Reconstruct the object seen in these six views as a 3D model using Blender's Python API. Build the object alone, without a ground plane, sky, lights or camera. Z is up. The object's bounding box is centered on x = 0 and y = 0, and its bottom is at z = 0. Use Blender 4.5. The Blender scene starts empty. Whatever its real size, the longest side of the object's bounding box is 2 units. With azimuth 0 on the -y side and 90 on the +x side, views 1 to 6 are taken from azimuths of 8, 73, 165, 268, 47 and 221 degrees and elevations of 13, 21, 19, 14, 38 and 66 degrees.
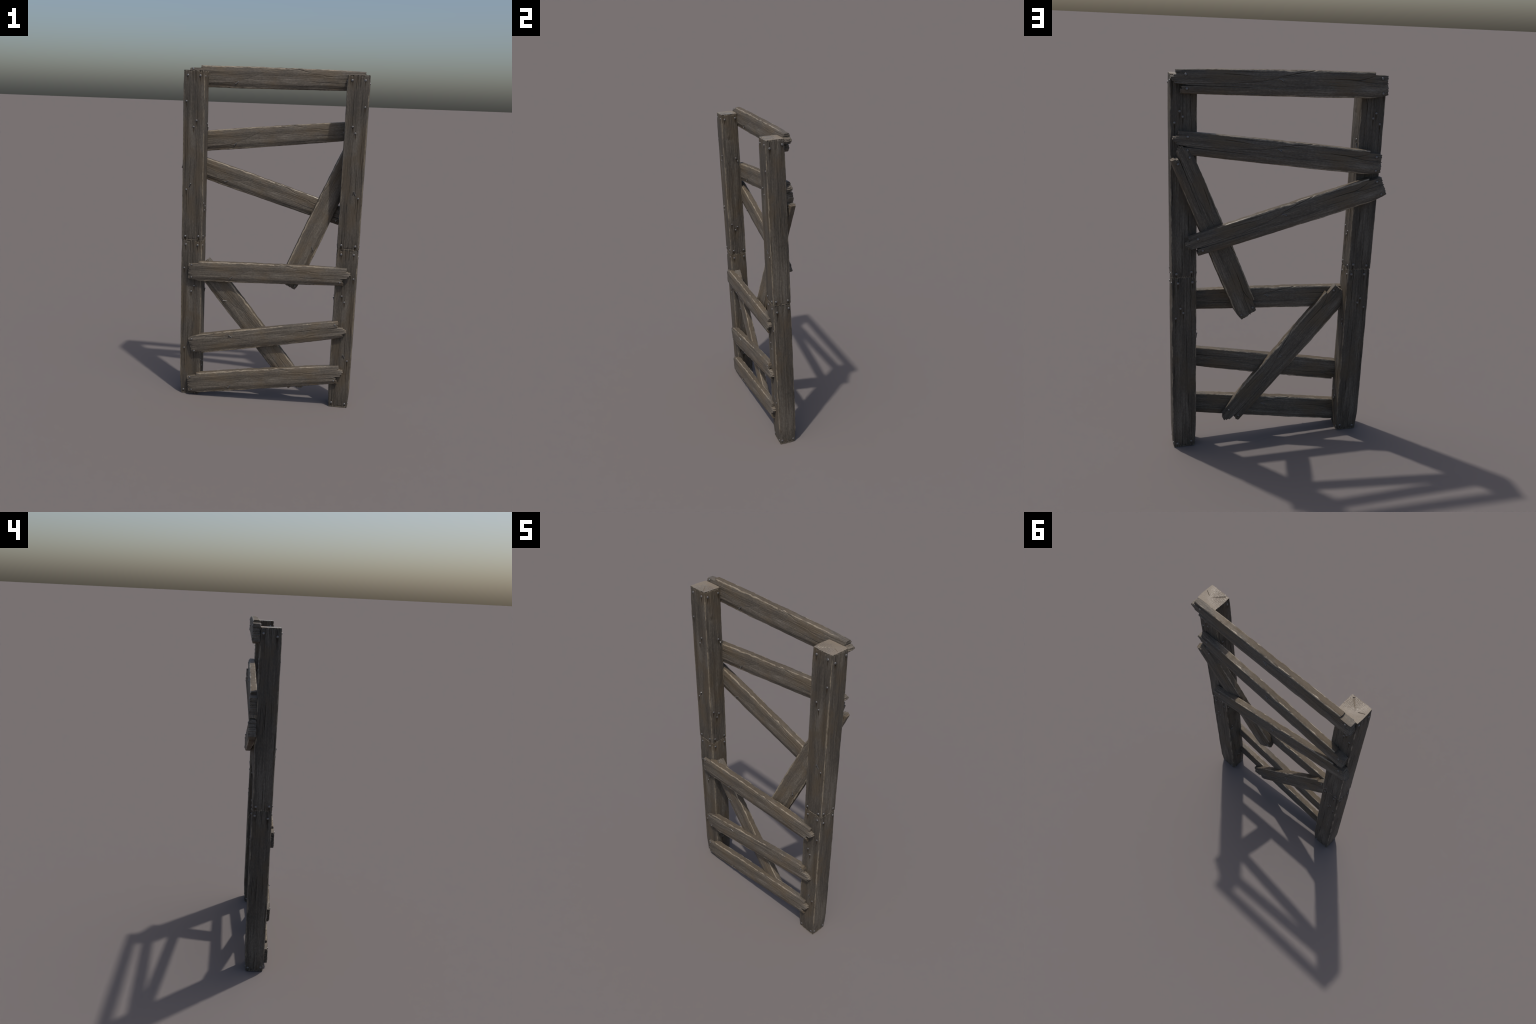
"""A weathered wooden gate frame: two square posts, each of two stacked halves,
and eight rough planks nailed across them (three on the front, three level or
slanting on the back, two loose braces in between)."""
import bpy, math, random
import numpy as np
from mathutils import Matrix, Euler, Vector

# ------------------------------------------------------------------ noise
def _hash(ix, iy, seed):
    h = (ix.astype(np.int64) * 374761393 + iy.astype(np.int64) * 668265263 + seed * 144269504) & 0xFFFFFFFF
    h = ((h ^ (h >> 13)) * 1274126177) & 0xFFFFFFFF
    return ((h ^ (h >> 16)) & 0xFFFF) / 65535.0

def noise2(x, y, seed=0):
    """smooth value noise in -1..1"""
    ix, iy = np.floor(x), np.floor(y)
    fx, fy = x - ix, y - iy
    fx, fy = fx * fx * (3 - 2 * fx), fy * fy * (3 - 2 * fy)
    a, b = _hash(ix, iy, seed), _hash(ix + 1, iy, seed)
    c, d = _hash(ix, iy + 1, seed), _hash(ix + 1, iy + 1, seed)
    return 2 * ((a + (b - a) * fx) * (1 - fy) + (c + (d - c) * fx) * fy) - 1

def fbm(x, y, seed=0, octaves=3):
    return sum(noise2(x * 2 ** i, y * 2 ** i, seed + 7 * i) / 2 ** i for i in range(octaves))

def sstep(a, b, x):
    t = np.clip((x - a) / (b - a), 0, 1)
    return t * t * (3 - 2 * t)

def curve(points, x):
    """piecewise linear curve through (x, value) control points"""
    p = sorted(points)
    return np.interp(x, [a for a, _ in p], [b for _, b in p])

# ------------------------------------------------------------------ cracks
def groove(along, across, points, width, depth, taper=0.03):
    """depth of one crack that runs through (along, across) control points"""
    s = [a for a, _ in points]
    lo, hi = min(s), max(s)
    line = curve(points, along) + 0.0010 * noise2(along * 60, along * 0 + 3.3, int(abs(lo) * 9000))
    env = np.clip((along - lo) / taper, 0, 1) * np.clip((hi - along) / taper, 0, 1)
    env = np.where((along >= lo) & (along <= hi), np.sqrt(env), 0)
    return depth * env * np.exp(-((across - line) / width) ** 2)

def random_cracks(along, across, span, half, rng, count):
    out = np.zeros_like(along)
    for _ in range(count):
        length = rng.uniform(0.03, 0.26)
        a0 = rng.uniform(span[0], span[1] - length)
        w0 = rng.uniform(-half, half)
        w1 = w0 + rng.uniform(-0.004, 0.004)
        out += groove(along, across, [(a0, w0), (a0 + length, w1)],
                      rng.uniform(0.0007, 0.0012), rng.uniform(0.0008, 0.0030), length * 0.3)
    return out

def end_splits(along, across, end, sign, half, rng, count, longest):
    """splits and chipped blocks that start at an end of the timber"""
    out = np.zeros_like(along)
    for _ in range(count):
        length = longest * rng.uniform(0.2, 1.0) ** 2 + 0.008
        w0 = rng.uniform(-half, half)
        inner = end - sign * length
        t = np.clip((along - inner) * sign / length, 0, 1)
        out += rng.uniform(0.0015, 0.0035) * np.sqrt(t) * np.exp(-((across - w0) / rng.uniform(0.0008, 0.0013)) ** 2)
    edge = -half
    while edge < half:                       # chips, block by block across the end
        wide = rng.uniform(0.004, 0.016)
        deep, tall = rng.uniform(0, 0.0028), rng.uniform(0.002, 0.010)
        inside = sstep(edge, edge + 0.0008, across) * (1 - sstep(edge + wide, edge + wide + 0.0008, across))
        out += deep * inside * (np.abs(end - along) < tall)
        edge += wide
    return out

# ------------------------------------------------------------------ box grid
def box_grid(us, vs, ws):
    """welded surface grid of a box; returns unit coordinates, quads and the
    side (0..5 = -u +u -v +v -w +w) of every quad"""
    nu, nv, nw = len(us), len(vs), len(ws)
    ident = lambda i, j, k: (i * nv + j) * nw + k
    quads, sides = [], []
    def sheet(a, b, make, flip, side):
        i, j = np.meshgrid(np.arange(a - 1), np.arange(b - 1), indexing="ij")
        q = np.stack([make(i, j), make(i + 1, j), make(i + 1, j + 1), make(i, j + 1)], -1).reshape(-1, 4)
        quads.append(q[:, ::-1] if flip else q)
        sides.append(np.full(len(q), side))
    sheet(nv, nw, lambda i, j: ident(0, i, j), True, 0)
    sheet(nv, nw, lambda i, j: ident(nu - 1, i, j), False, 1)
    sheet(nu, nw, lambda i, j: ident(i, 0, j), False, 2)
    sheet(nu, nw, lambda i, j: ident(i, nv - 1, j), True, 3)
    sheet(nu, nv, lambda i, j: ident(i, j, 0), True, 4)
    sheet(nu, nv, lambda i, j: ident(i, j, nw - 1), False, 5)
    q = np.concatenate(quads)
    used, q2 = np.unique(q, return_inverse=True)
    i, j, k = used // (nv * nw), (used // nw) % nv, used % nw
    return us[i], vs[j], ws[k], (i, j, k), q2.reshape(-1, 4), np.concatenate(sides)

def mesh_from(name, co, quads, materials, slot, sharp=38):
    me = bpy.data.meshes.new(name)
    me.vertices.add(len(co))
    me.vertices.foreach_set("co", np.ascontiguousarray(co, np.float32).ravel())
    me.loops.add(quads.size)
    me.loops.foreach_set("vertex_index", np.ascontiguousarray(quads, np.int32).ravel())
    me.polygons.add(len(quads))
    me.polygons.foreach_set("loop_start", np.arange(0, quads.size, 4, dtype=np.int32))
    me.polygons.foreach_set("loop_total", np.full(len(quads), 4, np.int32))
    for m in materials:
        me.materials.append(m)
    me.polygons.foreach_set("material_index", np.ascontiguousarray(slot, np.int32))
    me.polygons.foreach_set("use_smooth", np.ones(len(quads), bool))
    me.update(calc_edges=True)
    me.validate()
    me.set_sharp_from_angle(angle=math.radians(sharp))
    return me

# ------------------------------------------------------------------ materials
class Nodes:
    def __init__(self, name):
        self.mat = bpy.data.materials.new(name)
        self.mat.use_nodes = True
        self.t = self.mat.node_tree
        self.bsdf = self.t.nodes["Principled BSDF"]
        self.obj = self.t.nodes.new("ShaderNodeTexCoord").outputs["Object"]
    def put(self, sock, v):
        if hasattr(v, "is_linked") or isinstance(v, bpy.types.NodeSocket):
            self.t.links.new(v, sock)
        else:
            sock.default_value = v
    def math(self, op, a, b=0.0, c=None, clamp=False):
        n = self.t.nodes.new("ShaderNodeMath"); n.operation = op; n.use_clamp = clamp
        self.put(n.inputs[0], a); self.put(n.inputs[1], b)
        if c is not None: self.put(n.inputs[2], c)
        return n.outputs[0]
    def vec(self, op, a, b=None, c=None, out=0):
        n = self.t.nodes.new("ShaderNodeVectorMath"); n.operation = op
        self.put(n.inputs[0], a)
        if b is not None: self.put(n.inputs[1], b)
        if c is not None: self.put(n.inputs[2], c)
        return n.outputs["Value"] if op in ("LENGTH", "DOT_PRODUCT", "DISTANCE") else n.outputs[0]
    def noise(self, scale3, scale=1.0, detail=4.0, rough=0.55, distortion=0.0, shift=(0, 0, 0)):
        m = self.t.nodes.new("ShaderNodeMapping")
        self.put(m.inputs["Vector"], self.obj)
        m.inputs["Scale"].default_value = scale3; m.inputs["Location"].default_value = shift
        n = self.t.nodes.new("ShaderNodeTexNoise")
        self.put(n.inputs["Vector"], m.outputs[0])
        n.inputs["Scale"].default_value = scale; n.inputs["Detail"].default_value = detail
        n.inputs["Roughness"].default_value = rough; n.inputs["Distortion"].default_value = distortion
        return n.outputs["Fac"]
    def ramp(self, fac, stops):
        n = self.t.nodes.new("ShaderNodeValToRGB")
        e = n.color_ramp.elements
        while len(e) < len(stops): e.new(0.5)
        for s, (p, c) in zip(e, stops):
            s.position = p
            s.color = (*c, 1) if hasattr(c, "__len__") else (c, c, c, 1)
        self.put(n.inputs[0], fac)
        return n.outputs[0]
    def mix(self, fac, a, b, mode="MIX"):
        n = self.t.nodes.new("ShaderNodeMix"); n.data_type = "RGBA"; n.blend_type = mode
        self.put(n.inputs[0], fac)
        for s, v in ((n.inputs[6], a), (n.inputs[7], b)):
            self.put(s, (*v, 1) if isinstance(v, tuple) else v)
        return n.outputs[2]
    def step(self, lo, hi, x):
        n = self.t.nodes.new("ShaderNodeMapRange"); n.interpolation_type = "SMOOTHSTEP"
        n.inputs[1].default_value = lo; n.inputs[2].default_value = hi
        self.put(n.inputs[0], x)
        return n.outputs[0]
    def split(self):
        n = self.t.nodes.new("ShaderNodeSeparateXYZ"); self.put(n.inputs[0], self.obj)
        return n.outputs
    def bump(self, height, strength, distance, normal=None):
        n = self.t.nodes.new("ShaderNodeBump")
        n.inputs["Strength"].default_value = strength; n.inputs["Distance"].default_value = distance
        self.put(n.inputs["Height"], height)
        if normal is not None: self.put(n.inputs["Normal"], normal)
        return n.outputs[0]

GREY_DARK, GREY_MID, GREY_PALE = (0.040, 0.034, 0.027), (0.100, 0.085, 0.067), (0.205, 0.182, 0.152)
BROWN, WORN, RUST = (0.094, 0.071, 0.045), (0.31, 0.265, 0.200), (0.034, 0.019, 0.004)

def wood(name, grain, half_a, half_b, centre_b, spots, shade, relief):
    """grain: 'X' or 'Z' = direction of the fibres.  half_a / half_b: half sizes of
    the section, for worn arrises.  spots: nail places that bleed rust."""
    N = Nodes(name)
    def s(along, a, b):                      # anisotropic scale, fibre direction first
        return (along, b, a) if grain == "X" else (a, b, along)
    broad = N.noise(s(2.6, 22, 22), detail=3, rough=0.6, distortion=0.4)
    streak = N.noise(s(3.2, 120, 120), detail=5, rough=0.62, distortion=0.25, shift=(3, 1, 2))
    fine = N.noise(s(16, 620, 620), detail=3, rough=0.6, shift=(1, 5, 2))
    patch = N.noise(s(5, 9, 9), detail=3, rough=0.6, shift=(7, 2, 4))
    speck = N.noise(s(75, 230, 230), detail=3, rough=0.6, shift=(6, 3, 1))
    tone = N.math("ADD", N.math("MULTIPLY", broad, 0.44), N.math("MULTIPLY", streak, 0.32))
    tone = N.math("ADD", tone, N.math("MULTIPLY", fine, 0.20))
    tone = N.math("ADD", tone, N.math("MULTIPLY", speck, 0.34))
    col = N.ramp(tone, [(0.485, GREY_DARK), (0.655, GREY_MID), (0.84, GREY_PALE)])
    col = N.mix(N.math("MULTIPLY", N.step(0.47, 0.66, patch), 0.75), col, N.mix(tone, tuple(c * .55 for c in BROWN), tuple(c * 1.45 for c in BROWN)))
    x, y, z = N.split()
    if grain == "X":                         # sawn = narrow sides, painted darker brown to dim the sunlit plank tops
        sawn = N.step(0.0565, 0.0600, N.math("ADD", N.math("ABSOLUTE", z), N.math("MULTIPLY", N.math("SUBTRACT", streak, 0.5), 0.004)))
        col = N.mix(N.math("MULTIPLY", sawn, 0.75), col, N.mix(tone, tuple(c * .25 for c in BROWN), tuple(c * 1.05 for c in BROWN)))
    # dark hairlines along the fibre
    hair = N.noise(s(3.2, 260, 260), detail=2, rough=0.5, shift=(2, 8, 1))
    col = N.mix(N.math("MULTIPLY", N.step(0.62, 0.68, hair), 0.60), col, (0.028, 0.022, 0.016))
    # worn pale arrises, broken up by noise
    a = z if grain == "X" else x
    ea = N.math("SUBTRACT", half_a, N.math("ABSOLUTE", a))
    eb = N.math("SUBTRACT", half_b, N.math("ABSOLUTE", N.math("SUBTRACT", y, centre_b)))
    rim = N.math("MAXIMUM", ea, eb)
    chew = N.noise(s(14, 60, 60), detail=4, rough=0.65, shift=(4, 4, 9))
    rim = N.math("ADD", rim, N.math("MULTIPLY", N.math("SUBTRACT", chew, 0.5), 0.027))
    worn = N.math("SUBTRACT", 1.0, N.step(0.0025, 0.0055, rim))
    if grain == "Z":                         # pale splinters round the sawn ends
        tip = N.math("MINIMUM", z, N.math("SUBTRACT", POST_H, z))
        tip = N.math("ADD", tip, N.math("MULTIPLY", N.math("SUBTRACT", N.noise((210, 210, 40), detail=3), 0.5), 0.042))
        worn = N.math("MAXIMUM", worn, N.math("SUBTRACT", 1.0, N.step(0.001, 0.005, tip)))
    grazed = N.math("MULTIPLY", worn, N.step(0.36, 0.60, speck))
    col = N.mix(N.math("ADD", N.math("MULTIPLY", worn, 0.42), N.math("MULTIPLY", grazed, 0.40)), col, WORN)
    # rust that bleeds down the fibres below the nails
    near = None
    for (p, r) in spots:
        inv = (1 / r[0], 1 / r[1], 1 / r[2])
        d = N.vec("LENGTH", N.vec("MULTIPLY_ADD", N.obj, inv, tuple(-p[i] * inv[i] for i in range(3))))
        near = d if near is None else N.math("MINIMUM", near, d)
    if near is not None:
        bleed = N.math("ADD", near, N.math("MULTIPLY", N.math("SUBTRACT", streak, 0.5), 1.2))
        col = N.mix(N.math("MULTIPLY", N.math("SUBTRACT", 1.0, N.step(0.35, 1.05, bleed)), 0.8), col, RUST)
    N.put(N.bsdf.inputs["Base Color"], N.mix(1.0, col, shade, "MULTIPLY"))
    gloss = N.math("SUBTRACT", 0.68, N.math("MULTIPLY", worn, 0.36))
    if grain == "X":
        gloss = N.math("ADD", gloss, N.math("MULTIPLY", sawn, 0.16))
    N.put(N.bsdf.inputs["Roughness"], N.math("ADD", gloss, N.math("MULTIPLY", N.math("SUBTRACT", streak, 0.5), 0.4)))
    N.bsdf.inputs["Specular IOR Level"].default_value = 0.5
    b = N.bump(streak, 0.45 * relief, 0.0022)
    b = N.bump(fine, 0.45 * relief, 0.0012, b)
    N.put(N.bsdf.inputs["Normal"], b)
    return N.mat

def end_grain(name):
    """sawn post end: year rings round a pith near one corner, dark radial checks"""
    N = Nodes(name)
    pith = N.vec("SUBTRACT", N.obj, (-0.040, -0.060, 0.0))
    flat = N.vec("MULTIPLY", pith, (1, 1, 0))
    r = N.vec("LENGTH", flat)
    wob = N.noise((28, 28, 28), detail=3)
    r = N.math("ADD", r, N.math("MULTIPLY", wob, 0.010))
    ring = N.math("SINE", N.math("MULTIPLY", r, 2 * math.pi / 0.0062))
    grit = N.noise((260, 260, 260), detail=4, rough=0.65)
    fade = N.step(0.115, 0.03, r)
    h = N.math("ADD", N.math("MULTIPLY", ring, N.math("MULTIPLY", fade, 0.5)), N.math("MULTIPLY", grit, 0.9))
    col = N.ramp(N.math("ADD", N.math("MULTIPLY", h, 0.45), 0.25),
                 [(0.15, (0.085, 0.066, 0.048)), (0.42, (0.195, 0.160, 0.120)), (0.8, (0.280, 0.235, 0.180))])
    N.put(N.bsdf.inputs["Base Color"], col)
    N.put(N.bsdf.inputs["Roughness"], N.ramp(N.math("MULTIPLY", fade, wob), [(0.03, 0.62), (0.30, 0.20)]))
    N.put(N.bsdf.inputs["Normal"], N.bump(h, 0.55, 0.0024))
    return N.mat

def iron():
    N = Nodes("nail_iron")
    n = N.noise((300, 300, 300), detail=3)
    N.put(N.bsdf.inputs["Base Color"], N.ramp(n, [(0.35, (0.13, 0.125, 0.12)), (0.65, (0.27, 0.265, 0.26))]))
    N.bsdf.inputs["Metallic"].default_value = 0.75
    N.bsdf.inputs["Roughness"].default_value = 0.42
    return N.mat

# ------------------------------------------------------------------ sizes
POST_H = 0.983                     # one half of a post
PX, PY, PYC = 0.0645, 0.0575, -0.017   # half width, half depth, centre in depth
POST_CROWN = .034                  # how much a post side falls off towards its arrises
TH = 0.0225                        # half thickness of a plank

# nails of the post half: (u, height, radius); u = x on front/back, y on the sides
POST_FRONT = [(-.036, .953, .0066), (.036, .954, .0066), (.043, .810, .0057), (-.018, .702, .0055), (-.001, .666, .0055),
              (.038, .301, .0057), (-.040, .025, .0066), (.040, .022, .0066)]
POST_BACK = [(.030, .953, .0066), (-.042, .956, .0066), (.018, .817, .0057), (.004, .792, .0057), (.042, .764, .0057),
             (.037, .020, .0066), (-.037, .028, .0066)]
POST_INNER = [(-.050, .950, .0066), (.022, .953, .0066), (.009, .684, .0057), (-.050, .221, .0057), (-.012, .199, .0057),
              (-.027, .177, .0057), (-.050, .024, .0066), (.022, .020, .0066)]
POST_OUTER = [(-.050, .938, .0066), (.023, .952, .0066), (-.054, .025, .0066), (.020, .021, .0066)]
# nails of the plank: (x, z, radius)
PLANK_BACK = [(.463, .031, .0064), (.458, -.0317, .0064), (-.479, .033, .0064), (-.488, -.037, .0064)]
PLANK_FRONT = [(-.490, .040, .0064), (-.492, -.037, .0064), (.464, -.034, .0064)]

# ------------------------------------------------------------------ plank mesh
# where the plank ends, by height across it: (z, x)
PRONG_END = [(.0700, .505), (.0395, .507), (.0388, .501), (.0320, .502), (.0313, .514), (.0262, .516), (.0255, .528), (.0110, .529),
             (.0103, .521), (.0010, .522), (.0003, .512), (-.0085, .510), (-.0130, .487), (-.0165, .455), (-.0178, .410),
             (-.0184, .370), (-.0192, .430), (-.0206, .470), (-.0220, .480), (-.0350, .478), (-.0357, .485), (-.0480, .486), (-.0690, .484)]
NOTCH_END = [(.0700, -.444), (.0490, -.445), (.0480, -.508), (.0300, -.510), (.0290, -.506), (.0080, -.511), (.0070, -.508),
             (-.0120, -.512), (-.0450, -.514), (-.0520, -.494), (-.0580, -.462), (-.0622, -.428), (-.0690, -.426)]
TOP_EDGE = [(-.52, .0600), (-.44, .0623), (-.30, .0625), (-.10, .0625), (-.028, .0622), (-.024, .0600), (.02, .0615),
            (.25, .0590), (.40, .0560), (.52, .0500)]
BOTTOM_EDGE = [(-.52, -.0610), (-.46, -.0613), (-.20, -.0620), (0, -.0605), (.15, -.0590), (.30, -.0575), (.42, -.0560), (.53, -.0535)]

def plank_crown(w):
    """fall of a broad face at w = 0 (middle) .. 1 (long edge)"""
    return .0052 * sstep(.45, 1.0, w)

def plank_mesh(materials):
    rng = random.Random(11)
    rows = np.linspace(-.0625, .0625, 126)
    rows = np.unique(np.concatenate([rows] + [np.array([z]) for z, _ in PRONG_END + NOTCH_END if abs(z) < .0625]))
    cols = np.concatenate([np.linspace(0, .08, 16)[:-1], np.linspace(.08, .84, 160)[:-1], np.linspace(.84, 1, 34)])
    deep = np.linspace(-1, 1, 11)
    u, d, r, (iu, idp, ir), quads, side = box_grid(cols, deep, rows)
    # length: the middle is regular, both ends stretch to the broken outline
    x0, x1 = -.400, .345
    left, right = curve(NOTCH_END, r), curve(PRONG_END, r)
    x = np.where(u < .08, left + (x0 - left) * (u / .08),
        np.where(u > .84, x1 + (right - x1) * ((u - .84) / .16), x0 + (x1 - x0) * (u - .08) / .76))
    top, bot = curve(TOP_EDGE, x), curve(BOTTOM_EDGE, x)
    top = top + .0009 * fbm(x * 22, x * 0 + .5, 3) + .0012 * np.clip(noise2(x * 55, x * 0, 5) - .45, -.5, .1)
    bot = bot + .0009 * fbm(x * 19, x * 0 + .5, 8)
    f = (r + .0625) / .125
    z = bot + (top - bot) * f
    z = np.where((x > .36), np.where(np.abs(r) < .045, r * .93, z), z)   # keep the slit where it is
    # crowned faces: thickest in the middle of the width
    w = np.clip(np.abs(f - .5) * 2, 0, 1)
    crown = plank_crown(w)
    front, back = idp == 0, idp == len(deep) - 1
    half = TH - crown + .0007 * fbm(x * 9, z * 30, 21, 2)
    y = d * half
    # arris: round the long edges
    e = np.minimum(top - z, z - bot)
    rad = .0062 + .0028 * noise2(x * 30, np.sign(z) * 4 + d * 0, 31)
    k = np.clip(1 - e / rad, 0, 1)
    y = y * (1 - (1 - np.sqrt(np.clip(1 - k * k, 0, 1))) * rad * .8 / half)
    # relief of both broad faces
    rel_f = .00030 * fbm(x * 12, z * 240, 41, 3) + .0003 * noise2(x * 5, z * 90, 44)
    rel_b = .00040 * fbm(x * 12, z * 240, 51, 3) + .0003 * noise2(x * 5, z * 90, 54)
    cut_f = groove(x, z, [(-.425, -.062), (-.385, -.040), (-.275, -.034), (-.225, -.026)], .0011, .0032) \
          + groove(x, z, [(-.222, -.022), (-.17, -.006), (-.10, .020), (-.03, .052)], .0008, .0014) \
          + groove(x, z, [(.06, .058), (.13, .052), (.20, .035)], .0011, .0026) \
          + groove(x, z, [(.15, .030), (.30, .024)], .0010, .0022) \
          + groove(x, z, [(.36, -.017), (.20, -.014)], .0011, .0025) \
          + random_cracks(x, z, (-.50, .50), .055, rng, 9) \
          + end_splits(x, z, right, 1, .056, rng, 9, .09) + end_splits(x, z, left, -1, .058, rng, 8, .05)
    cut_b = groove(x, z, [(-.446, .044), (-.400, .030), (-.356, .021), (-.23, .026)], .0013, .0040) \
          + groove(x, z, [(-.160, .064), (-.110, .055), (-.05, .045), (.03, .028)], .0013, .0042) \
          + groove(x, z, [(-.09, .040), (.03, .024), (.12, .006), (.26, -.006)], .0010, .0024) \
          + groove(x, z, [(.16, .031), (.29, .037)], .0013, .0036) \
          + groove(x, z, [(.16, -.021), (.30, -.020), (.44, -.018)], .0012, .0034, .015) \
          + groove(x, z, [(-.512, .012), (-.42, .012), (-.34, .018)], .0011, .0030) \
          + random_cracks(x, z, (-.50, .50), .055, rng, 9) \
          + end_splits(x, z, right, 1, .056, rng, 9, .07) + end_splits(x, z, left, -1, .058, rng, 8, .06)
    y = y + np.where(front, -rel_f + np.minimum(cut_f, .0045), 0) + np.where(back, rel_b - np.minimum(cut_b, .0045), 0)
    # long narrow sides: fibres and a few nicks
    last = len(rows) - 1
    nick = .0007 * fbm(x * 14, y * 260, 61, 3) + .0012 * np.clip(noise2(x * 34, y * 60, 63) - .35, 0, 1)
    z = z + np.where(ir == last, -np.abs(nick), 0) + np.where(ir == 0, np.abs(nick), 0)
    # broken ends: splinter steps through the thickness
    rough = .0008 * noise2(y * 90, z * 420, 71) + .0010 * np.sign(noise2(y * 40, z * 220, 73))
    x = x + np.where((iu == len(cols) - 1) | (iu == 0), rough, 0)
    co = np.stack([x, y, z], -1)
    return mesh_from("plank", co, quads, materials, np.zeros(len(quads)))

# ------------------------------------------------------------------ post mesh
def post_taper(z, footed):
    """the ends of a post half are slightly thinner, the foot clearly so"""
    t = 1 - .025 * sstep(POST_H - .09, POST_H, z)
    return t * (1 - .095 * sstep(.13, .0, z)) if footed else t

def post_mesh(materials, footed):
    rng = random.Random(23)
    us = np.linspace(-1, 1, 117); vs = np.linspace(-1, 1, 103)
    ws = np.concatenate([np.linspace(0, .06, 20)[:-1], np.linspace(.06, .94, 150)[:-1], np.linspace(.94, 1, 20)])
    u, v, w, (iu, iv, iw), quads, side = box_grid(us, vs, ws)
    z = w * POST_H
    hx = PX * post_taper(z, footed) + .0007 * fbm(z * 7, np.sign(u) * 3, 5, 2)
    hy = PY * post_taper(z, footed) + .0007 * fbm(z * 7, np.sign(v) * 3, 6, 2)
    x, y = u * hx, v * hy
    L, R, F, B = iu == 0, iu == len(us) - 1, iv == 0, iv == len(vs) - 1
    # gently crowned sides and chipped arrises
    x = x * (1 - POST_CROWN * sstep(.25, 1, np.abs(v)))
    y = y * (1 - POST_CROWN * sstep(.25, 1, np.abs(u)))
    ax, ay = np.abs(u) * PX, np.abs(v) * PY
    corner = (np.sign(u) * 2 + np.sign(v)) * 7.7
    rad = .0036 + .0020 * noise2(z * 22, corner, 15) + .0035 * np.clip(noise2(z * 40, corner, 16) - .35, 0, 1)
    kx, ky = np.clip((ax - PX + rad) / rad, 0, 1), np.clip((ay - PY + rad) / rad, 0, 1)
    bite = np.clip(np.sqrt(kx * kx + ky * ky) - 1, 0, 1) / .4142
    x = x - np.sign(u) * bite * .30 * rad * (kx > 0)
    y = y - np.sign(v) * bite * .30 * rad * (ky > 0)
    def face(mask, across, half, seed, extra, count):
        r = random.Random(seed)
        rel = .0004 * fbm(z * 12, across * 240, seed, 3) + .0005 * noise2(z * 4, across * 70, seed + 3)
        cut = random_cracks(z, across, (0, POST_H), half - .004, r, count)
        cut = cut + end_splits(z, across, POST_H, 1, half, r, 16, .10) + end_splits(z, across, 0.0, -1, half, r, 16, .08)
        for pts, wid, dep in extra:
            cut = cut + groove(z, across, pts, wid, dep)
        return np.where(mask, -rel + np.minimum(cut, .0057), 0)
    y = y + face(F, x, PX, 101, [([(.30, .036), (.16, .036)], .0011, .003), ([(.31, .024), (.20, .024)], .0011, .003),
                                 ([(.53, .046), (.36, .049)], .0014, .004), ([(.98, -.012), (.90, -.012)], .0012, .004),
                                 ([(.98, .008), (.91, .009)], .0012, .004), ([(.131, -.030), (.121, -.024)], .0045, .004)], 22)
    y = y - face(B, x, PX, 202, [([(.97, -.030), (.80, -.031)], .0012, .004), ([(.76, .042), (.62, .043)], .0011, .003),
                                 ([(.50, .050), (.36, .055)], .0016, .0045), ([(.12, .008), (.0, .010)], .0013, .004),
                                 ([(.98, .048), (.86, .052)], .0026, .005), ([(.34, -.024), (.20, -.022)], .0012, .003)], 22)
    x = x + face(L, y, PY, 303, [([(.70, -.028), (.62, -.030)], .0013, .0035), ([(.74, -.008), (.68, -.008)], .0012, .003),
                                 ([(.17, -.020), (.06, -.018)], .0012, .0035), ([(.40, .026), (.26, .026)], .0012, .004)], 24)
    x = x - face(R, y, PY, 404, [([(.97, -.028), (.86, -.034)], .0016, .0045), ([(.60, .010), (.44, .012)], .0013, .004),
                                 ([(.98, .000), (.90, .002)], .0012, .004), ([(.45, -.048), (.30, -.046)], .0014, .004),
                                 ([(.13, .002), (.0, .004)], .0013, .004), ([(.46, -.046), (.43, -.030)], .0013, .0035)], 24)
    # knots: swirled dents on the sides
    def knot(mask, across, a0, z0, size, depth):
        dd = np.hypot((across - a0) / size, (z - z0) / (size * .7))
        return np.where(mask, depth * np.exp(-dd ** 2) * (1 + .6 * np.sin(dd * 9)), 0)
    x = x + knot(L, y, -.012, .815, .018, .0022) - knot(R, y, .018, .36, .022, .0018)
    # end faces: ragged rim, radial check from the pith
    top, bottom = iw == len(ws) - 1, iw == 0
    rim = np.maximum(np.abs(u), np.abs(v))
    rag = .0016 * sstep(.96, 1, rim) * np.clip(noise2(x * 130, y * 130, 81) + .15, 0, 1) + .0005 * fbm(x * 90, y * 90, 83, 3)
    t = ((x + .046) * .70 + (y + .046) * .71)
    off = ((x + .046) * .71 - (y + .046) * .70)
    check = .006 * np.exp(-(off / (.0012 + .0035 * np.clip(1 - t / .05, 0, 1) * (t > 0))) ** 2) * (t > .004) * np.clip(1 - t / .085, 0, 1)
    t2 = (.052 - x) ; check2 = .004 * np.exp(-((y + .010 - .5 * t2) / .0012) ** 2) * (t2 > 0) * (t2 < .03)
    z = z - np.where(top, np.abs(rag) + np.maximum(check, check2), 0) + np.where(bottom & (rim < .97), .0005, 0)
    co = np.stack([x, y + PYC, z], -1)
    return mesh_from("post", co, quads, materials, (side == 5).astype(int))

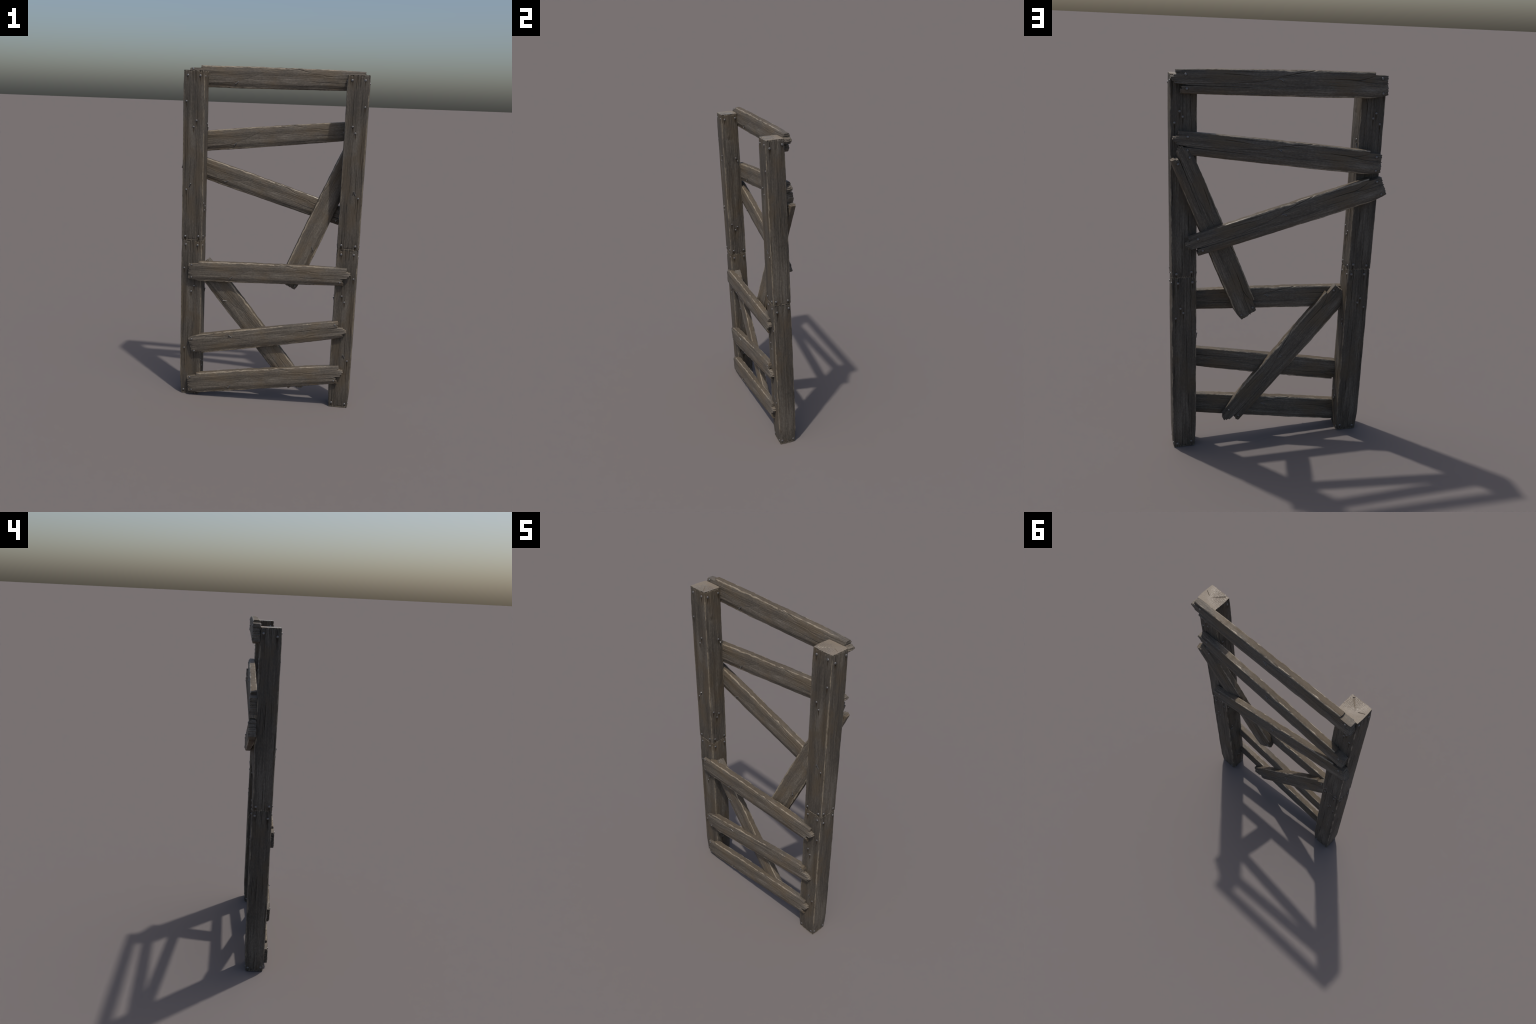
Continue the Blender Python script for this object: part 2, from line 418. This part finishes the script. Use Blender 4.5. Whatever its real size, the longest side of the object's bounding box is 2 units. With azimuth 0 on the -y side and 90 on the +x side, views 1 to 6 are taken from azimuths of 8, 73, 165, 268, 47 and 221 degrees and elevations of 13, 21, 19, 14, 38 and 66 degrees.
# ------------------------------------------------------------------ nails
def lathe(name, profile, material, seg=14):
    """surface of revolution about z from (radius, height) pairs, closed at the top"""
    verts, faces = [], []
    for r, h in profile:
        verts += [(r * math.cos(2 * math.pi * i / seg), r * math.sin(2 * math.pi * i / seg), h) for i in range(seg)]
    for k in range(len(profile) - 1):
        for i in range(seg):
            j = (i + 1) % seg
            faces.append((k * seg + i, k * seg + j, (k + 1) * seg + j, (k + 1) * seg + i))
    faces.append(tuple(range(seg))[::-1])
    faces.append(tuple((len(profile) - 1) * seg + i for i in range(seg)))
    me = bpy.data.meshes.new(name)
    me.from_pydata(verts, [], faces)
    me.materials.append(material)
    for p in me.polygons: p.use_smooth = True
    me.set_sharp_from_angle(angle=math.radians(50))
    return me

def nail_meshes(mat):
    # unit radius dome on a short shank
    dome = [(.45, -1.2), (.45, -.30), (1.0, -.30), (1.0, .02)] + [(math.cos(a), .02 + .42 * math.sin(a)) for a in (.35, .7, 1.05, 1.35)]
    # drawn out and hammered over, lies along z, head at the top
    bent = [(.0021, 0), (.0021, .023), (.0045, .0236), (.0048, .0252), (.0030, .0264)]
    return lathe("nail", dome, mat), lathe("bent_nail", bent, mat, 10)

# ------------------------------------------------------------------ assembly
def link(name, data, parent, matrix):
    ob = bpy.data.objects.new(name, data)
    bpy.context.scene.collection.objects.link(ob)
    ob.parent = parent
    ob.matrix_local = matrix
    return ob

def nail_at(parent, mesh, place, normal, radius):
    n = Vector(normal)
    m = Matrix.Translation(Vector(place)) @ n.to_track_quat("Z", "Y").to_matrix().to_4x4() @ Matrix.Scale(radius, 4)
    return link("nail", mesh, parent, m)

def bent_at(parent, mesh, foot, head, normal):
    f, h, n = Vector(foot), Vector(head), Vector(normal)
    d = (h - f).normalized() + n * .16
    m = Matrix.Translation(f - d * .002) @ d.to_track_quat("Z", "Y").to_matrix().to_4x4()
    return link("bent_nail", mesh, parent, m)

root = bpy.data.objects.new("wooden_gate", None)
bpy.context.scene.collection.objects.link(root)
root["label"] = "weathered grey wooden gate frame of crooked nailed planks"
root["category"] = "wooden gate"

def rust(place, r):
    return ((place[0], place[1], place[2] - .011), (.0062, .012, .030))

post_spots = [rust((u, PYC - PY, z), r) for u, z, r in POST_FRONT] + [rust((u, PYC + PY, z), r) for u, z, r in POST_BACK] \
           + [rust((-PX, u, z), r) for u, z, r in POST_INNER] + [rust((PX, u, z), r) for u, z, r in POST_OUTER]
plank_spots = [((x, s * TH, z - .001), (.012, .010, .011)) for s, lst in ((-1, PLANK_FRONT), (1, PLANK_BACK)) for x, z, r in lst]
m_post = wood("post_wood", "Z", PX * .98, PY * .98, PYC, post_spots, (0.76, 0.75, 0.73), 1.0)
m_plank = wood("plank_wood", "X", .0590, TH - .004, 0.0, plank_spots, (1.08, 1.06, 1.03), 0.75)
m_end = end_grain("sawn_end_wood")
m_iron = iron()
post_data = {foot: post_mesh([m_post, m_end], foot) for foot in (True, False)}
plank_data = plank_mesh([m_plank])
nail_data, bent_data = nail_meshes(m_iron)

for centre, mirror in ((.4785, 1), (-.4485, -1)):
    for base in (0.0, POST_H):
        flip = Matrix.Diagonal((mirror, 1, 1, 1))
        post = link("post", post_data[base == 0.0], root, Matrix.Translation((centre, 0, base)) @ flip)
        fall = lambda t: 1 - POST_CROWN * float(sstep(.25, 1, np.float64(abs(t))))
        thin = lambda z: float(post_taper(np.float64(z), base == 0.0))
        for u, z, r in POST_FRONT: nail_at(post, nail_data, (u, PYC - PY * fall(u / PX) * thin(z), z), (0, -1, 0), r)
        for u, z, r in POST_BACK: nail_at(post, nail_data, (u, PYC + PY * fall(u / PX) * thin(z), z), (0, 1, 0), r)
        for u, z, r in POST_INNER: nail_at(post, nail_data, (-PX * fall((u - PYC) / PY) * thin(z), u, z), (-1, 0, 0), r)
        for u, z, r in POST_OUTER: nail_at(post, nail_data, (PX * fall((u - PYC) / PY) * thin(z), u, z), (1, 0, 0), r)
        yf = PYC - PY + .001
        bent_at(post, bent_data, (.022, yf - .0005, .319), (.009, yf - .0005, .343), (0, -1, 0))
        bent_at(post, bent_data, (-PX + .001, .026, .645), (-PX + .001, .018, .668), (-1, 0, 0))

# place of every plank: centre, turns about x y z (radians), stretch along and across
# (a negative one turns the plank's pattern upside down)
PLANKS = [
    ((.0100, .0590, 1.9370), (0, 0, 0), 1.000, 1.000),
    ((.0066, .0575, 1.6091), (0, -.1065, 0), 1.000, .975),
    ((-.0378, .0585, 1.2962), (0, .2898, 0), 1.000, 1.000),
    ((.3200, .0180, 1.1792), (-.093, -1.1635, .2700), .947, 1.000),
    ((-.0775, -.0440, .4745), (.0175, .8781, -.006), .939, 1.050),
    ((.0128, -.0730, .8098), (0, -.0301, 0), .927, .980),
    ((.0171, -.0730, .4156), (0, -.1866, 0), .922, -.980),
    ((.0125, -.0730, .1453), (0, -.1548, 0), .928, 1.045),
]
for place, turn, sx, sz in PLANKS:
    m = Matrix.Translation(place) @ Euler(turn, "XYZ").to_matrix().to_4x4() @ Matrix.Diagonal((sx, 1, sz, 1))
    plank = link("plank", plank_data, root, m)
    level = lambda z: TH - float(plank_crown(np.float64(abs(z) / .060)))
    for x, z, r in PLANK_FRONT: nail_at(plank, nail_data, (x, -level(z), z), (0, -1, 0), r)
    for x, z, r in PLANK_BACK: nail_at(plank, nail_data, (x, level(z), z), (0, 1, 0), r)
    bent_at(plank, bent_data, (-.220, -TH + .0012, -.023), (-.241, -TH + .0012, -.041), (0, -1, 0))
    bent_at(plank, bent_data, (.032, TH - .0008, .0224), (.009, TH - .0008, .009), (0, 1, 0))
